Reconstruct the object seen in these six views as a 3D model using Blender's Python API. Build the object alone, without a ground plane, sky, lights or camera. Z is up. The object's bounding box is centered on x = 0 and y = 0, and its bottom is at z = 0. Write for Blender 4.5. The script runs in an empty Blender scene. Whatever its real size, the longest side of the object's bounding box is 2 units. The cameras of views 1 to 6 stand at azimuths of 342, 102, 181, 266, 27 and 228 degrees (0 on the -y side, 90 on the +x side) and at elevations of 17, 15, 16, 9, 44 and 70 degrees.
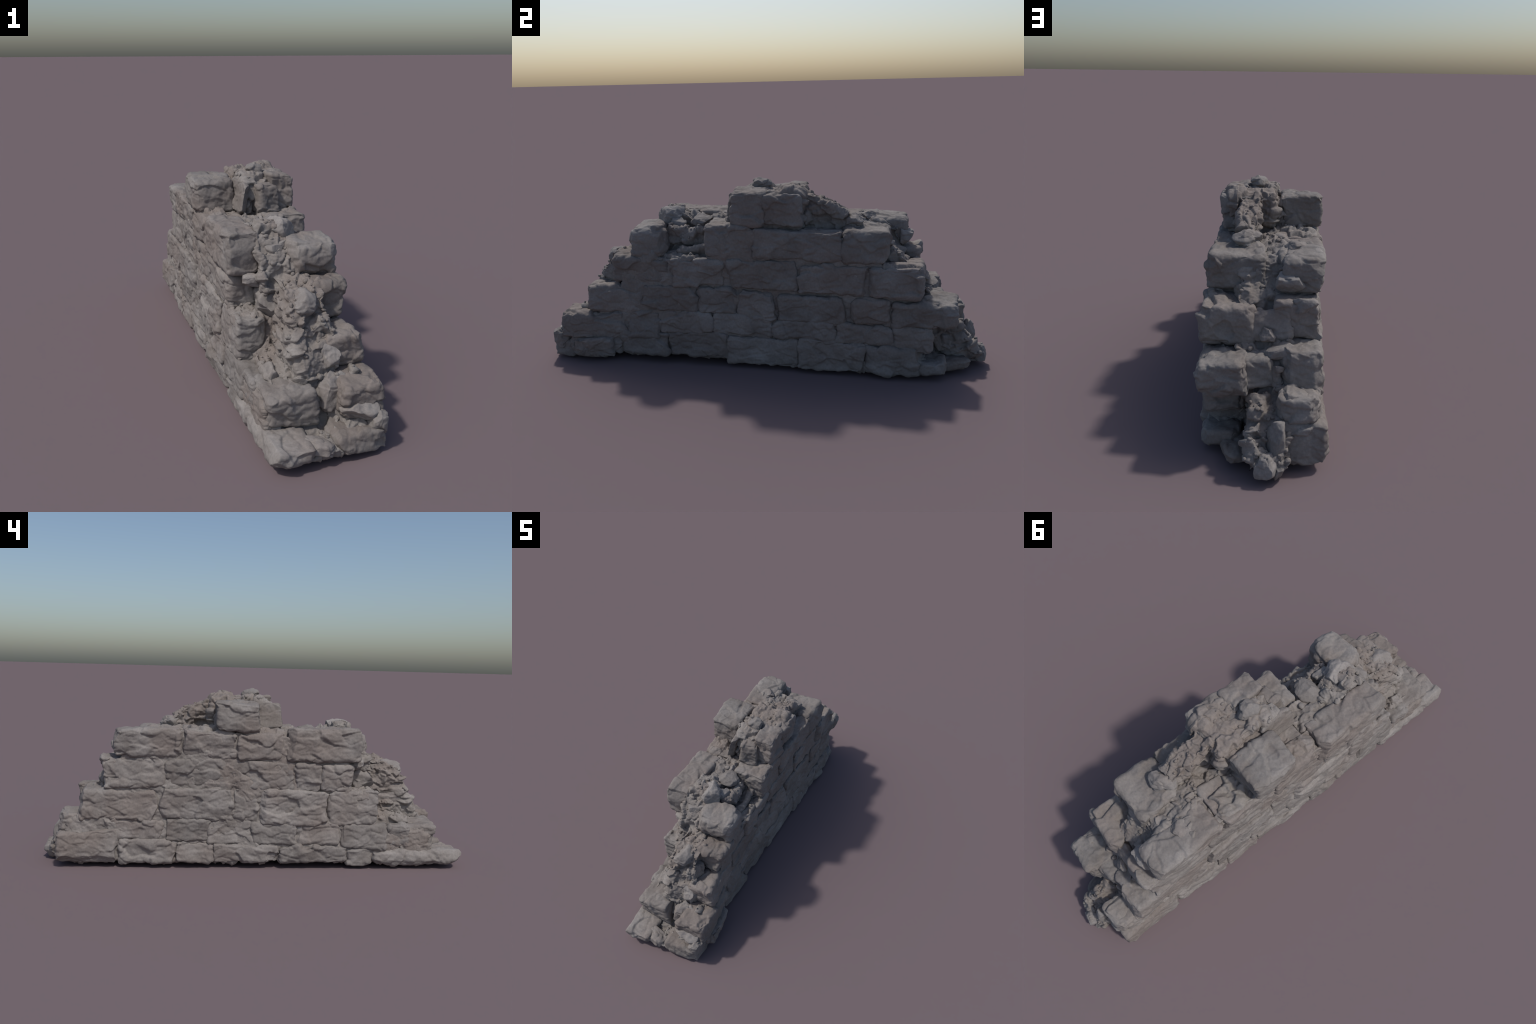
import bpy, math, random
import numpy as np
from mathutils import Vector

# ---------------------------------------------------------------- noise tools
def _hash(ix, iy, iz, seed):
    h = (ix.astype(np.uint32) * np.uint32(374761393)
         + iy.astype(np.uint32) * np.uint32(668265263)
         + iz.astype(np.uint32) * np.uint32(2147483647)
         + np.uint32((seed * 974711 + 13) & 0xffffffff))
    h = (h ^ (h >> np.uint32(13))) * np.uint32(1274126177)
    h = (h ^ (h >> np.uint32(16))) * np.uint32(2246822519)
    return h ^ (h >> np.uint32(15))

def _unit(h):
    return h.astype(np.float64) / 4294967295.0

def perlin(p, freq=1.0, seed=0):
    """Gradient noise, about -1..1, at an (N,3) array of points."""
    q = p * np.asarray(freq, dtype=float)
    i = np.floor(q).astype(np.int64)
    f = q - i
    w = f * f * f * (f * (f * 6 - 15) + 10)
    out = np.zeros(len(p))
    for dx in (0, 1):
        for dy in (0, 1):
            for dz in (0, 1):
                h = _hash(i[:, 0] + dx, i[:, 1] + dy, i[:, 2] + dz, seed)
                gx = (h & np.uint32(1023)).astype(np.float64) / 511.5 - 1
                gy = ((h >> np.uint32(10)) & np.uint32(1023)).astype(np.float64) / 511.5 - 1
                gz = ((h >> np.uint32(20)) & np.uint32(1023)).astype(np.float64) / 511.5 - 1
                d = gx * (f[:, 0] - dx) + gy * (f[:, 1] - dy) + gz * (f[:, 2] - dz)
                out += d * (w[:, 0] if dx else 1 - w[:, 0]) * (w[:, 1] if dy else 1 - w[:, 1]) * (w[:, 2] if dz else 1 - w[:, 2])
    return out * 1.3

def fbm(p, freq, seed, octaves=3, gain=0.5):
    f = np.asarray(freq, dtype=float)
    a, s, out = 1.0, 0.0, 0.0
    for k in range(octaves):
        out = out + a * perlin(p, f, seed + k * 17)
        s += a
        a *= gain
        f = f * 2.03
    return out / s

def cells(p, freq, seed):
    """Worley cells: nearest and second distances, offset to the nearest seed
    point and three random numbers of that cell."""
    q = p * np.asarray(freq, dtype=float)
    i = np.floor(q).astype(np.int64)
    n = len(p)
    d1 = np.full(n, 9.0); d2 = np.full(n, 9.0)
    off = np.zeros((n, 3)); cid = np.zeros(n, dtype=np.uint32)
    for dx in (-1, 0, 1):
        for dy in (-1, 0, 1):
            for dz in (-1, 0, 1):
                c = i + np.array((dx, dy, dz))
                h = _hash(c[:, 0], c[:, 1], c[:, 2], seed)
                jx = (h & np.uint32(1023)) / 1023.0
                jy = ((h >> np.uint32(10)) & np.uint32(1023)) / 1023.0
                jz = ((h >> np.uint32(20)) & np.uint32(1023)) / 1023.0
                o = q - c - np.stack((jx, jy, jz), 1)
                d = np.sqrt((o * o).sum(1))
                near = d < d1
                d2 = np.where(near, d1, np.minimum(d2, d))
                off[near] = o[near]
                cid[near] = h[near]
                d1 = np.where(near, d, d1)
    r = [_unit(_hash(cid, cid, cid, seed + k)) for k in (1, 2, 3)]
    return d1, d2, off, r

def flakes(p, freq, seed, tilt=1.0):
    """Broken stone: every cell is a plane of its own height and slant, so the
    surface steps at cell borders like split rock.  About -1..1."""
    warp = np.stack([perlin(p, 14, seed + 5 + k) for k in range(3)], 1) * 0.025
    d1, d2, off, r = cells(p + warp, freq, seed)
    h = (r[0] - 0.5) * 2 + tilt * ((r[1] - 0.5) * off[:, 1] * 3 + (r[2] - 0.5) * off[:, 2] * 3)
    edge = np.clip((d2 - d1) / 0.09, 0, 1)
    return h * (0.35 + 0.65 * edge)

def gravel(p, freq, seed):
    """Rounded crumbs standing out of a bed, 0..1."""
    d1, d2, off, r = cells(p, freq, seed)
    return np.clip(1 - d1 * 1.25, 0, 1) ** 0.6 * (0.3 + 0.7 * r[0])

# ---------------------------------------------------------------- materials
def material(name, dark, mid, light, warm, bump=0.35, seed=0.0):
    m = bpy.data.materials.new(name)
    m.use_nodes = True
    nt = m.node_tree
    nt.nodes.clear()
    N, L = nt.nodes.new, nt.links.new
    out = N('ShaderNodeOutputMaterial')
    bs = N('ShaderNodeBsdfPrincipled')
    L(bs.outputs[0], out.inputs[0])
    geo = N('ShaderNodeNewGeometry')
    mp = N('ShaderNodeMapping')
    mp.inputs['Location'].default_value = (seed, seed * 1.7, -seed)
    L(geo.outputs['Position'], mp.inputs[0])
    def noise(scale, detail, rough=0.55):
        n = N('ShaderNodeTexNoise')
        n.inputs['Scale'].default_value = scale
        n.inputs['Detail'].default_value = detail
        n.inputs['Roughness'].default_value = rough
        L(mp.outputs[0], n.inputs['Vector'])
        return n
    def ramp(src, stops):
        r = N('ShaderNodeValToRGB')
        e = r.color_ramp.elements
        while len(e) < len(stops):
            e.new(0.5)
        for k, (pos, c) in enumerate(stops):
            e[k].position = pos
            e[k].color = (c, c, c, 1) if not hasattr(c, '__len__') else (*c, 1)
        L(src, r.inputs[0])
        return r
    base = ramp(noise(9.0, 6).outputs['Fac'], [(0.30, dark), (0.5, mid), (0.70, light)])
    def mix(a, b, fac, mode='MIX'):
        x = N('ShaderNodeMix')
        x.data_type = 'RGBA'
        x.blend_type = mode
        L(a, x.inputs['A'])
        if isinstance(b, tuple):
            x.inputs['B'].default_value = (*b, 1)
        else:
            L(b, x.inputs['B'])
        if isinstance(fac, float):
            x.inputs['Factor'].default_value = fac
        else:
            L(fac, x.inputs['Factor'])
        return x.outputs['Result']
    # warm, earthy stains in broad patches
    wf = ramp(noise(3.3, 3).outputs['Fac'], [(0.46, 0.0), (0.64, 0.7)])
    col = mix(base.outputs[0], warm, wf.outputs[0])
    # each stone a little different
    info = N('ShaderNodeObjectInfo')
    rv = ramp(info.outputs['Random'], [(0.0, 0.86), (0.5, 0.98), (1.0, 1.08)])
    col = mix(col, rv.outputs[0], 1.0, 'MULTIPLY')
    # fine grain
    gr = ramp(noise(120.0, 4, 0.7).outputs['Fac'], [(0.35, 0.90), (0.65, 1.08)])
    col = mix(col, gr.outputs[0], 1.0, 'MULTIPLY')
    L(col, bs.inputs['Base Color'])
    bs.inputs['Roughness'].default_value = 0.93
    bs.inputs['Specular IOR Level'].default_value = 0.2
    b = N('ShaderNodeBump')
    b.inputs['Strength'].default_value = bump
    b.inputs['Distance'].default_value = 0.004
    L(noise(75.0, 5, 0.62).outputs['Fac'], b.inputs['Height'])
    # small chips and pits
    vor = N('ShaderNodeTexVoronoi')
    vor.inputs['Scale'].default_value = 55.0
    wv = N('ShaderNodeVectorMath')
    wv.operation = 'MULTIPLY_ADD'
    L(noise(30.0, 2).outputs['Color'], wv.inputs[0])
    wv.inputs[1].default_value = (0.03, 0.03, 0.03)
    L(mp.outputs[0], wv.inputs[2])
    L(wv.outputs[0], vor.inputs['Vector'])
    b2 = N('ShaderNodeBump')
    b2.inputs['Strength'].default_value = bump * 0.8
    b2.inputs['Distance'].default_value = 0.003
    L(vor.outputs['Distance'], b2.inputs['Height'])
    L(b.outputs[0], b2.inputs['Normal'])
    L(b2.outputs[0], bs.inputs['Normal'])
    return m

STONE = material('weathered_limestone', (0.186, 0.168, 0.157), (0.228, 0.210, 0.198), (0.270, 0.252, 0.240), (0.199, 0.168, 0.152))
MORTAR = material('earth_mortar', (0.188, 0.169, 0.156), (0.226, 0.207, 0.193), (0.266, 0.247, 0.234), (0.198, 0.167, 0.150), 0.5, 3.1)
RUBBLE = material('rubble_stone_grey', (0.202, 0.185, 0.175), (0.237, 0.219, 0.208), (0.274, 0.256, 0.245), (0.218, 0.190, 0.174), 0.35, 7.7)

# ---------------------------------------------------------------- mesh helpers
ROOT = bpy.data.objects.new('ruined_stone_wall', None)
bpy.context.scene.collection.objects.link(ROOT)
ROOT["label"] = "crumbling stepped fragment of an old grey stone wall"
ROOT["category"] = "stone wall"

def new_object(name, verts, faces, mat, parent=ROOT, origin=None):
    me = bpy.data.meshes.new(name)
    o = np.asarray(origin if origin is not None else (0, 0, 0), dtype=float)
    v = np.asarray(verts, dtype=np.float32) - o.astype(np.float32)
    f = np.asarray(faces, dtype=np.int32)
    me.vertices.add(len(v))
    me.vertices.foreach_set('co', v.ravel())
    k = f.shape[1]
    me.loops.add(f.size)
    me.loops.foreach_set('vertex_index', f.ravel())
    me.polygons.add(len(f))
    me.polygons.foreach_set('loop_start', np.arange(0, f.size, k, dtype=np.int32))
    me.polygons.foreach_set('use_smooth', np.ones(len(f), dtype=bool))
    me.update(calc_edges=True)
    me.validate()
    me.materials.append(mat)
    ob = bpy.data.objects.new(name, me)
    bpy.context.scene.collection.objects.link(ob)
    ob.location = o
    ob.parent = parent
    return ob

def box_grid(n):
    """Surface grid of the cube -1..1 with n=(nx,ny,nz) segments, welded."""
    vs, fs, base = [], [], 0
    for ax in range(3):
        a, b = (ax + 1) % 3, (ax + 2) % 3
        for s in (-1, 1):
            u = np.linspace(-1, 1, n[a] + 1)
            w = np.linspace(-1, 1, n[b] + 1)
            U, V = np.meshgrid(u, w, indexing='ij')
            P = np.zeros((U.size, 3))
            P[:, ax] = s; P[:, a] = U.ravel(); P[:, b] = V.ravel()
            idx = np.arange(U.size).reshape(U.shape) + base
            q = np.stack([idx[:-1, :-1], idx[1:, :-1], idx[1:, 1:], idx[:-1, 1:]], -1).reshape(-1, 4)
            if s < 0:
                q = q[:, ::-1]
            vs.append(P); fs.append(q); base += U.size
    v = np.concatenate(vs); f = np.concatenate(fs)
    key = np.round(v * 1e6).astype(np.int64)
    _, first, inv = np.unique(key, axis=0, return_index=True, return_inverse=True)
    return v[first], inv.ravel()[f]

def settle(p):
    """Lie of the whole wall: the east face bows inwards south of the middle and
    both faces swell and sink gently; stones and mortar share it."""
    p = p.copy()
    w = np.clip(p[:, 0] / 0.12, -1, 1)
    bow = np.interp(p[:, 1], (-0.9, -0.76, -0.62, -0.2, 0.0, 0.2, 0.36, 0.5, 0.9),
                    (0, 0, -0.026, -0.031, -0.023, -0.016, -0.009, 0.002, 0))
    bow = bow * np.interp(p[:, 2], (0.40, 0.54), (1.0, 0.15))        # the upper courses stay straighter
    bow = bow - 0.013 * np.exp(-((p[:, 1] - 0.58) / 0.14) ** 2 - ((p[:, 2] - 0.24) / 0.09) ** 2)
    bow = bow + 0.012 * np.exp(-((p[:, 1] + 0.82) / 0.10) ** 2 - ((p[:, 2] - 0.10) / 0.12) ** 2) * (p[:, 0] < 0.225)
    p[:, 0] += bow * np.clip(w, 0, 1)
    belly = 0.013 * np.exp(-((p[:, 1] + 0.25) / 0.36) ** 2 - ((p[:, 2] - 0.11) / 0.09) ** 2)    # west foot swells
    p[:, 0] -= belly * np.clip(-w, 0, 1)
    q = p.copy(); q[:, 0] = np.sign(q[:, 0]) * 0.2
    p[:, 0] += w * (perlin(q, (4.3, 4.3, 3), 501) * 0.007 + perlin(q, (9, 8, 9), 502) * 0.003)
    return p

STEP = 0.0039
counter = [0]

def block(x0, x1, y0, y1, z0, z1, name='stone', mat=STONE, r=0.015, cut=9, cut_depth=0.15,
          skew=0.010, rough=1.0, rot=(0, 0, 0), step=STEP, parent=ROOT):
    """One roughly squared, chipped stone filling the given box."""
    counter[0] += 1
    sd = counter[0] * 31
    rng = np.random.default_rng(sd)
    c = np.array(((x0 + x1) / 2, (y0 + y1) / 2, (z0 + z1) / 2))
    h = np.array((x1 - x0, y1 - y0, z1 - z0)) / 2
    n = np.maximum(4, (2 * h / step).astype(int))
    g, f = box_grid(n)
    # uneven corners
    cj = rng.uniform(-1, 1, (2, 2, 2, 3)) * skew
    t = (g + 1) / 2
    disp = np.zeros_like(g)
    for i in (0, 1):
        for j in (0, 1):
            for k in (0, 1):
                w = (t[:, 0] if i else 1 - t[:, 0]) * (t[:, 1] if j else 1 - t[:, 1]) * (t[:, 2] if k else 1 - t[:, 2])
                disp += w[:, None] * cj[i, j, k]
    p = g * h
    r = min(r, h.min() * 0.7)
    q = np.clip(p, -(h - r), h - r)
    nrm = p - q
    nrm /= np.maximum(np.linalg.norm(nrm, axis=1, keepdims=True), 1e-9)
    p = q + nrm * r + disp
    # broken corners and edges
    for _ in range(cut):
        d = rng.normal(size=3)
        d /= np.linalg.norm(d)
        if np.abs(d).max() > 0.93:
            continue
        sup = (np.abs(d) * h).sum()
        lim = sup - rng.uniform(0.25, 1.0) * cut_depth * sup
        e = np.maximum(0, p @ d - lim)
        p -= (e * 0.92)[:, None] * d
    R = Vector((0, 0, 0))
    if any(rot):
        from mathutils import Euler
        M = np.array(Euler([math.radians(a) for a in rot]).to_matrix())
        p = p @ M.T
        nrm = nrm @ M.T
    p += c
    s = p + rng.uniform(-9, 9, 3)
    rid = 1 - 2 * np.abs(perlin(s + 0.02 * perlin(s, 20, sd + 9)[:, None], (13, 11, 20), sd + 8))
    dsp = (fbm(s, 8, sd, 2) * 0.008
           + flakes(s, (10, 8, 14), sd) * 0.0072
           + flakes(s, (26, 20, 36), sd + 3, 0.8) * 0.0024
           - np.clip(rid - 0.6, 0, 1) * 0.010
           + fbm(s, (28, 26, 34), sd + 7, 4, 0.62) * 0.0046)
    p += nrm * (dsp * rough)[:, None]
    p = settle(p)
    ob = new_object(name, p, f, mat, parent, c)
    return ob

def icosphere(sub):
    import bmesh
    bm = bmesh.new()
    bmesh.ops.create_icosphere(bm, subdivisions=sub, radius=1.0)
    v = np.array([x.co[:] for x in bm.verts])
    f = np.array([[w.index for w in x.verts] for x in bm.faces])
    bm.free()
    return v, f

ICO = {k: icosphere(k) for k in (2, 3, 5)}

def rock_points(size, rng, sub, cuts=14, lump=0.12):
    v, f = ICO[sub]
    p = v.copy()
    # squarish lump, split along random planes
    p = np.sign(p) * np.abs(p) ** 0.75
    for _ in range(cuts):
        d = rng.normal(size=3); d /= np.linalg.norm(d)
        e = np.maximum(0, p @ d - rng.uniform(0.62, 0.95))
        p -= (e * 0.95)[:, None] * d
    p = p * (1 + lump * fbm(p + rng.uniform(-50, 50, 3), 1.6, 5, 3, 0.55))[:, None]
    return p * (np.asarray(size) / 2), f

def rock(c, size, rot=(0, 0, 0), name='rubble_stone', mat=RUBBLE):
    from mathutils import Euler
    counter[0] += 1
    rng = np.random.default_rng(counter[0] * 57 + 5)
    p, f = rock_points(size, rng, 5)
    nrm = p / np.linalg.norm(p, axis=1, keepdims=True)
    M = np.array(Euler([math.radians(a) for a in rot]).to_matrix())
    p = p @ M.T; nrm = nrm @ M.T
    p += np.asarray(c)
    s = p + rng.uniform(-9, 9, 3)
    p += nrm * (fbm(s, 30, 3, 3, 0.6) * 0.005 + flakes(s, (26, 20, 40), counter[0]) * 0.003)[:, None]
    return new_object(name, settle(p), f, mat, ROOT, c)

# ---------------------------------------------------------------- outer leaves
# west face stones: y0, y1, z0, z1, x of the face, x of the inner end
WEST = [
    # top block
    (-0.010, 0.182, 0.632, 0.766, -0.214, -0.050),
    # upper course
    (0.338, 0.632, 0.508, 0.641, -0.209, -0.070),
    (0.088, 0.334, 0.508, 0.630, -0.210, -0.030),
    (-0.130, 0.084, 0.504, 0.628, -0.208, -0.030),
    (-0.490, -0.150, 0.508, 0.648, -0.216, -0.085),
    # middle course
    (0.405, 0.690, 0.368, 0.500, -0.205, -0.050),
    (0.116, 0.402, 0.375, 0.500, -0.202, -0.040),
    (-0.182, 0.112, 0.378, 0.500, -0.205, -0.040),
    (-0.306, -0.184, 0.366, 0.496, -0.201, -0.050),
    (-0.450, -0.306, 0.362, 0.496, -0.206, -0.060),
    # third course
    (0.442, 0.795, 0.225, 0.362, -0.213, -0.070),
    (0.096, 0.440, 0.225, 0.370, -0.210, -0.040),
    (-0.020, 0.090, 0.218, 0.380, -0.207, -0.060),
    (-0.334, -0.022, 0.212, 0.368, -0.210, -0.050),
    (-0.572, -0.340, 0.208, 0.366, -0.210, -0.090),
    # second course
    (0.655, 0.890, 0.160, 0.250, -0.190, -0.060),
    (0.413, 0.653, 0.130, 0.230, -0.206, -0.060),
    (0.211, 0.410, 0.130, 0.232, -0.208, -0.060),
    (0.016, 0.208, 0.112, 0.222, -0.207, -0.060),
    (-0.196, 0.012, 0.112, 0.216, -0.209, -0.060),
    (-0.402, -0.198, 0.116, 0.216, -0.205, -0.060),
    (-0.629, -0.404, 0.098, 0.218, -0.207, -0.050),
    (-0.735, -0.630, 0.102, 0.213, -0.200, -0.090),
    (-0.862, -0.680, 0.090, 0.210, -0.192, -0.010),
    # foot course
    (0.632, 0.905, 0.027, 0.172, -0.224, -0.050),
    (0.357, 0.628, 0.025, 0.128, -0.216, -0.050),
    (0.184, 0.355, 0.025, 0.126, -0.213, -0.050),
    (-0.114, 0.182, 0.025, 0.114, -0.217, -0.050),
    (-0.435, -0.116, 0.025, 0.114, -0.215, -0.050),
    (-0.563, -0.436, 0.025, 0.096, -0.211, -0.050),
    (-0.985, -0.560, 0.026, 0.082, -0.211, -0.070),
]
for (y0, y1, z0, z1, xf, xi) in WEST:
    end = y1 > 0.62 or y0 < -0.44                     # stones of the broken ends are more worn
    block(xf, xi, y0 - 0.003, y1 + 0.003, z0 - 0.002, z1 + 0.002, rough=0.8,
          **(dict(r=0.020, cut=12, cut_depth=0.17) if end else {}))

# east face stones: y0, y1, z0, z1, x of the inner end, x of the face
EAST = [
    # top course, shorter and set back
    (-0.088, 0.050, 0.640, 0.782, 0.080, 0.186),
    (0.046, 0.210, 0.640, 0.775, 0.030, 0.184),
    # upper course
    (-0.205, 0.000, 0.500, 0.645, 0.020, 0.192),
    (0.000, 0.370, 0.495, 0.625, 0.020, 0.204),
    (0.374, 0.562, 0.500, 0.628, -0.010, 0.206),
    # middle course
    (-0.642, -0.380, 0.366, 0.494, 0.060, 0.197),
    (-0.360, -0.125, 0.370, 0.490, 0.040, 0.204),
    (-0.118, 0.192, 0.365, 0.492, 0.040, 0.206),
    (0.200, 0.480, 0.358, 0.484, 0.040, 0.207),
    (0.482, 0.706, 0.360, 0.482, 0.025, 0.212),
    # third course
    (-0.765, -0.520, 0.226, 0.350, 0.050, 0.200),
    (-0.510, -0.268, 0.240, 0.356, 0.050, 0.202),
    (-0.264, -0.080, 0.235, 0.354, 0.050, 0.203),
    (-0.070, 0.090, 0.218, 0.352, 0.050, 0.206),
    (0.104, 0.395, 0.228, 0.348, 0.050, 0.207),
    (0.418, 0.575, 0.232, 0.350, 0.050, 0.206),
    (0.580, 0.846, 0.230, 0.342, 0.045, 0.206),
    # second course
    (-0.895, -0.598, 0.105, 0.232, 0.060, 0.212),
    (-0.590, -0.438, 0.130, 0.240, 0.060, 0.203),
    (-0.434, -0.186, 0.140, 0.242, 0.060, 0.204),
    (-0.180, 0.078, 0.140, 0.250, 0.060, 0.206),
    (0.076, 0.352, 0.145, 0.234, 0.060, 0.206),
    (0.350, 0.592, 0.140, 0.230, 0.060, 0.204),
    (0.588, 0.745, 0.120, 0.225, 0.060, 0.200),
    # foot course
    (-0.860, -0.620, 0.023, 0.115, 0.050, 0.196),
    (-0.620, -0.400, 0.033, 0.140, 0.050, 0.208),
    (-0.398, -0.122, 0.029, 0.146, 0.050, 0.210),
    (-0.122, 0.196, 0.025, 0.148, 0.050, 0.210),
    (0.200, 0.466, 0.021, 0.155, 0.050, 0.212),
    (0.462, 0.700, 0.021, 0.140, 0.050, 0.212),
]
for (y0, y1, z0, z1, xi, xf) in EAST:
    end = y1 > 0.55 or y0 < -0.62
    block(xi, xf, y0 - 0.003, y1 + 0.003, z0 - 0.003, z1 + 0.003, rough=0.9,
          **(dict(r=0.022, cut=13, cut_depth=0.17) if end else {}))

# a slab leaning on the foot of the east face
block(0.196, 0.222, -0.835, -0.655, 0.022, 0.112, r=0.010, cut=8, rot=(2, 8, 0), name='leaning_slab')

# ---------------------------------------------------------------- mortar core
# the packed earth-and-rubble heart, as side profiles (y, z) pushed through a
# range of x: one for each leaf, one for the middle, and the broken crown
PROFILES = [
    # west leaf
    (-0.192, -0.060, [(-0.95, 0.035), (-0.95, 0.07), (-0.84, 0.08), (-0.80, 0.195), (-0.57, 0.205), (-0.545, 0.355),
                      (-0.44, 0.365), (-0.42, 0.49), (-0.44, 0.505), (-0.43, 0.60), (-0.15, 0.615), (0.00, 0.632), (0.16, 0.636), (0.42, 0.638),
                      (0.585, 0.605), (0.62, 0.50), (0.665, 0.485), (0.67, 0.37), (0.755, 0.35), (0.76, 0.24),
                      (0.85, 0.215), (0.86, 0.03)]),
    # middle
    (-0.060, 0.085, [(-0.85, 0.035), (-0.84, 0.10), (-0.815, 0.18), (-0.79, 0.24), (-0.76, 0.30),
                     (-0.745, 0.35), (-0.715, 0.42), (-0.685, 0.470), (-0.62, 0.50), (-0.50, 0.51), (-0.20, 0.51), (-0.18, 0.62),
                     (0.16, 0.63), (0.43, 0.628), (0.53, 0.605), (0.58, 0.55), (0.635, 0.49), (0.665, 0.41), (0.73, 0.355), (0.775, 0.29),
                     (0.77, 0.22), (0.715, 0.17), (0.70, 0.03)]),
    # south foot, reaching far out on a low toe
    (0.020, 0.130, [(-0.935, 0.03), (-0.925, 0.08), (-0.87, 0.11), (-0.83, 0.19), (-0.80, 0.24), (-0.78, 0.03)]),
    (-0.120, 0.150, [(-0.95, 0.03), (-0.94, 0.055), (-0.88, 0.075), (-0.80, 0.08), (-0.80, 0.03)]),
    # low spur at the north foot
    (-0.095, 0.030, [(0.70, 0.03), (0.70, 0.27), (0.79, 0.22), (0.87, 0.19), (0.905, 0.13), (0.95, 0.07), (0.95, 0.03)]),
    # packing behind the south shoulder, west of the fallen-out stone
    (-0.100, 0.022, [(-0.56, 0.45), (-0.53, 0.54), (-0.49, 0.62), (-0.45, 0.66), (-0.39, 0.672), (-0.34, 0.65), (-0.29, 0.625),
                     (-0.12, 0.63), (-0.12, 0.45)]),
    (0.000, 0.080, [(-0.45, 0.45), (-0.45, 0.56), (-0.38, 0.61), (-0.30, 0.585), (-0.24, 0.59), (-0.15, 0.62), (-0.15, 0.45)]),
    (0.060, 0.135, [(-0.34, 0.45), (-0.34, 0.515), (-0.25, 0.525), (-0.19, 0.54), (-0.15, 0.45)]),
    # rubble floor left where stones fell from the west leaf
    (-0.150, -0.040, [(-0.78, 0.15), (-0.77, 0.215), (-0.70, 0.235), (-0.56, 0.245), (-0.55, 0.15)]),
    # east leaf
    (0.070, 0.185, [(-0.88, 0.035), (-0.88, 0.09), (-0.82, 0.10), (-0.82, 0.205), (-0.72, 0.22), (-0.70, 0.33), (-0.61, 0.345),
                    (-0.58, 0.47), (-0.50, 0.49), (-0.36, 0.49), (-0.21, 0.49), (-0.175, 0.51), (-0.165, 0.61), (-0.06, 0.625),
                    (0.20, 0.61), (0.40, 0.60), (0.51, 0.60), (0.53, 0.48), (0.65, 0.465), (0.67, 0.35), (0.77, 0.33),
                    (0.77, 0.235), (0.69, 0.20), (0.67, 0.09), (0.75, 0.06), (0.76, 0.03)]),
    # crown
    (-0.025, 0.150, [(-0.08, 0.60), (-0.08, 0.760), (0.02, 0.780), (0.14, 0.785), (0.21, 0.77), (0.20, 0.60)]),
    (0.030, 0.105, [(0.16, 0.60), (0.16, 0.785), (0.24, 0.765), (0.34, 0.715), (0.41, 0.665), (0.43, 0.60)]),
    (-0.080, 0.020, [(0.02, 0.60), (0.02, 0.740), (0.16, 0.745), (0.17, 0.60)]),
]
def core_mesh(profiles, voxel):
    import bmesh
    bm = bmesh.new()
    for (x0, x1, pts) in profiles:
        lo = [bm.verts.new((x0, y, z)) for y, z in pts]
        hi = [bm.verts.new((x1, y, z)) for y, z in pts]
        n = len(pts)
        bm.faces.new(lo); bm.faces.new(hi[::-1])
        for i in range(n):
            j = (i + 1) % n
            bm.faces.new((lo[j], lo[i], hi[i], hi[j]))
    bmesh.ops.triangulate(bm, faces=bm.faces[:])
    bmesh.ops.recalc_face_normals(bm, faces=bm.faces[:])
    me = bpy.data.meshes.new('tmp'); bm.to_mesh(me); bm.free()
    ob = bpy.data.objects.new('tmp', me)
    bpy.context.scene.collection.objects.link(ob)
    md = ob.modifiers.new('r', 'REMESH'); md.mode = 'VOXEL'; md.voxel_size = voxel
    sm = ob.modifiers.new('s', 'SMOOTH'); sm.iterations = 8; sm.factor = 0.5
    dg = bpy.context.evaluated_depsgraph_get()
    ev = ob.evaluated_get(dg).to_mesh()
    n = len(ev.vertices)
    v = np.empty(n * 3); ev.vertices.foreach_get('co', v); v = v.reshape(-1, 3)
    nr = np.empty(n * 3); ev.vertices.foreach_get('normal', nr); nr = nr.reshape(-1, 3)
    f = np.array([list(p.vertices) for p in ev.polygons if len(p.vertices) == 4])
    ob.evaluated_get(dg).to_mesh_clear()
    bpy.data.objects.remove(ob); bpy.data.meshes.remove(me)
    return v, nr, f
v, nr, f = core_mesh(PROFILES, 0.0038)
side = np.clip((np.abs(nr[:, 0]) - 0.5) / 0.3, 0, 1) * np.clip((np.abs(v[:, 0]) - 0.13) / 0.04, 0, 1)           # faces of the wall: calmer
loose = 1 - side
patch = np.clip(fbm(v, 7, 91, 2) * 2.5 + 0.2, 0, 1)
d = (fbm(v, 8, 11, 2) * (0.013 * side + 0.030 * loose)
     + flakes(v, (12, 9, 15), 21) * (0.004 * side + 0.013 * loose)
     + flakes(v, (26, 22, 30), 23) * (0.002 * side + 0.008 * loose)
     + (gravel(v, 40, 31) - 0.3) * patch * (0.004 * side + 0.010 * loose)
     + gravel(v, 85, 37) * (0.002 * side + 0.004 * loose)
     + fbm(v, 40, 41, 4, 0.6) * 0.007 + side * 0.004)
new_object('mortar_core', settle(v + nr * d[:, None]), f, MORTAR)

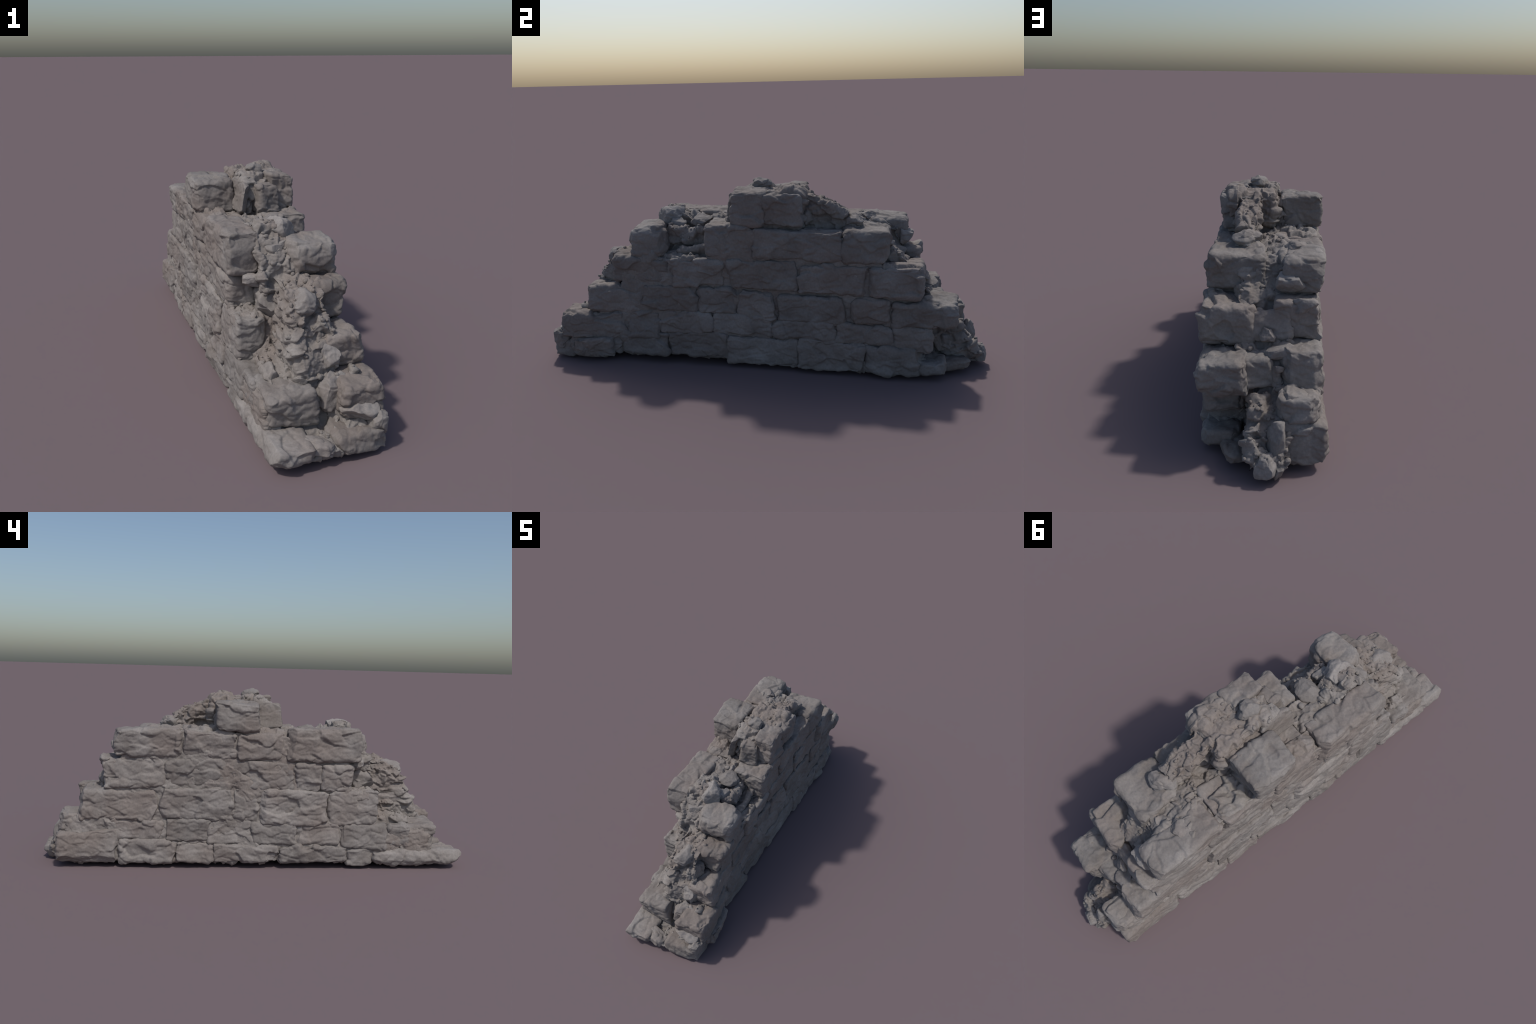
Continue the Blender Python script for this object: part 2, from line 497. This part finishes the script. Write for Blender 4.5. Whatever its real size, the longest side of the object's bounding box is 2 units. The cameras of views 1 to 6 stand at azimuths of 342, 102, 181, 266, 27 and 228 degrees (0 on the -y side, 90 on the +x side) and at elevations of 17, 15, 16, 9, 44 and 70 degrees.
# ---------------------------------------------------------------- broken stones
# larger odd stones bedded in the broken ends and the crown:
# x0,x1,y0,y1,z0,z1, edge rounding, rotation
ODD = [
    (-0.005, 0.192, -0.560, -0.405, 0.496, 0.626, 0.034, (6, 4, 6)),      # boulder on the south shoulder
    (-0.075, 0.030, -0.735, -0.560, 0.215, 0.352, 0.012, (0, -6, 4)),
    (-0.060, -0.020, -0.125, 0.020, 0.630, 0.765, 0.010, (0, 8, 4)),      # upright shard on the crown
    (0.010, 0.110, -0.130, -0.020, 0.632, 0.760, 0.012, (0, 0, 12)),
    (-0.030, 0.085, 0.640, 0.806, 0.232, 0.338, 0.016, (4, 4, 20)),       # inner half of the big north stone
    (-0.105, 0.065, 0.655, 0.712, 0.360, 0.470, 0.020, (12, 0, 0)),       # flat disc, north end
    (-0.045, 0.034, 0.790, 0.897, 0.025, 0.150, 0.012, (0, 0, 8)),         # small pillar, north foot
    (0.000, 0.195, -0.960, -0.830, 0.026, 0.095, 0.014, (0, 4, 6)),
    (0.065, 0.200, 0.680, 0.815, 0.022, 0.075, 0.018, (0, 0, -6)),
    (0.010, 0.125, 0.760, 0.905, 0.022, 0.060, 0.014, (0, 0, 18)),
    (-0.180, -0.060, 0.785, 0.882, 0.165, 0.248, 0.014, (0, -14, 0)),
]
for (x0, x1, y0, y1, z0, z1, r, rot) in ODD:
    block(x0, x1, y0, y1, z0, z1, r=r, cut=20, cut_depth=0.27, rot=rot, rough=0.75)

# ---------------------------------------------------------------- rubble stones
ROCKS = [
    # (centre), (size), (rotation)
    ((0.000, -0.400, 0.640), (0.110, 0.140, 0.100), (10, 20, 30)),
    ((0.050, -0.370, 0.595), (0.090, 0.080, 0.100), (0, 20, 50)),
    ((-0.030, -0.470, 0.575), (0.120, 0.110, 0.110), (10, 0, 70)),
    ((0.020, -0.260, 0.630), (0.120, 0.100, 0.060), (0, 10, 20)),
    ((-0.005, -0.665, 0.430), (0.130, 0.120, 0.130), (20, 10, 10)),
    ((-0.075, -0.520, 0.410), (0.120, 0.140, 0.130), (0, 25, 40)),
    ((-0.120, -0.470, 0.480), (0.100, 0.100, 0.060), (0, 10, 0)),
    ((0.050, -0.600, 0.440), (0.100, 0.120, 0.120), (30, 10, 0)),
    ((0.060, -0.735, 0.270), (0.100, 0.120, 0.150), (25, 0, 0)),
    ((0.040, -0.810, 0.180), (0.110, 0.120, 0.120), (20, 0, 20)),
    ((0.120, -0.890, 0.140), (0.130, 0.090, 0.080), (12, 8, 0)),
    ((0.170, -0.910, 0.100), (0.080, 0.090, 0.110), (0, 0, 20)),
    ((-0.050, -0.930, 0.055), (0.130, 0.100, 0.060), (0, 6, 0)),
    # north end
    ((-0.095, 0.625, 0.556), (0.110, 0.080, 0.075), (8, 10, 0)),
    ((-0.140, 0.680, 0.490), (0.110, 0.060, 0.070), (0, 0, 0)),
    ((-0.020, 0.715, 0.390), (0.060, 0.050, 0.060), (0, 0, 0)),
    ((-0.060, 0.735, 0.345), (0.140, 0.080, 0.060), (0, 10, 0)),
    ((-0.030, 0.950, 0.048), (0.095, 0.105, 0.085), (0, 0, 0)),
    ((-0.060, 0.905, 0.110), (0.065, 0.080, 0.150), (0, 0, 30)),
    # broken pieces on the crown
    ((0.045, 0.020, 0.795), (0.085, 0.085, 0.062), (10, 10, 0)),
    ((0.070, 0.410, 0.650), (0.120, 0.080, 0.070), (0, 0, 30)),
    ((-0.120, 0.460, 0.638), (0.110, 0.070, 0.035), (0, 0, 20)),
]
for c, s, r in ROCKS:
    rock(c, s, r)

# ---------------------------------------------------------------- loose crumbs
# small stones lying on the broken tops; dropped on the wall with ray casts
bpy.context.view_layer.update()
dg = bpy.context.evaluated_depsgraph_get()
rng = np.random.default_rng(77)
V, F, base = [], [], 0
BEDS = [  # x, y, spread, count
    (0.06, 0.02, 0.05, 60), (0.0, 0.33, 0.07, 60), (0.02, -0.42, 0.05, 70), (0.05, -0.30, 0.06, 50),
    (0.0, -0.60, 0.07, 70), (-0.10, -0.60, 0.05, 45), (0.05, -0.78, 0.06, 50), (-0.02, 0.93, 0.035, 70),
    (0.0, 0.70, 0.07, 60), (-0.10, 0.68, 0.05, 40), (0.0, 0.82, 0.06, 40), (0.05, -0.90, 0.05, 40),
]
for (bx, by, sp, n) in BEDS:
    for _ in range(int(n * 0.9)):
        x = float(np.clip(rng.normal(bx, sp), -0.18, 0.18)); y = float(rng.normal(by, sp))
        hit, loc, nrm, _i, under, _m = bpy.context.scene.ray_cast(dg, Vector((x, y, 2)), Vector((0, 0, -1)))
        s = rng.uniform(0.006, 0.022) * rng.uniform(0.5, 1)
        if not hit or loc.z < 0.02 or under.name != 'mortar_core':
            continue
        p, fc = rock_points((s * rng.uniform(0.8, 1.5), s * rng.uniform(0.8, 1.5), s), rng, 2, 6)
        V.append(p + np.array(loc) + np.array((0, 0, s * 0.02))); F.append(fc + base); base += len(p)
crumbs = new_object('rubble_crumbs', np.concatenate(V), np.concatenate(F), MORTAR)
crumbs["kind"] = "stuff"
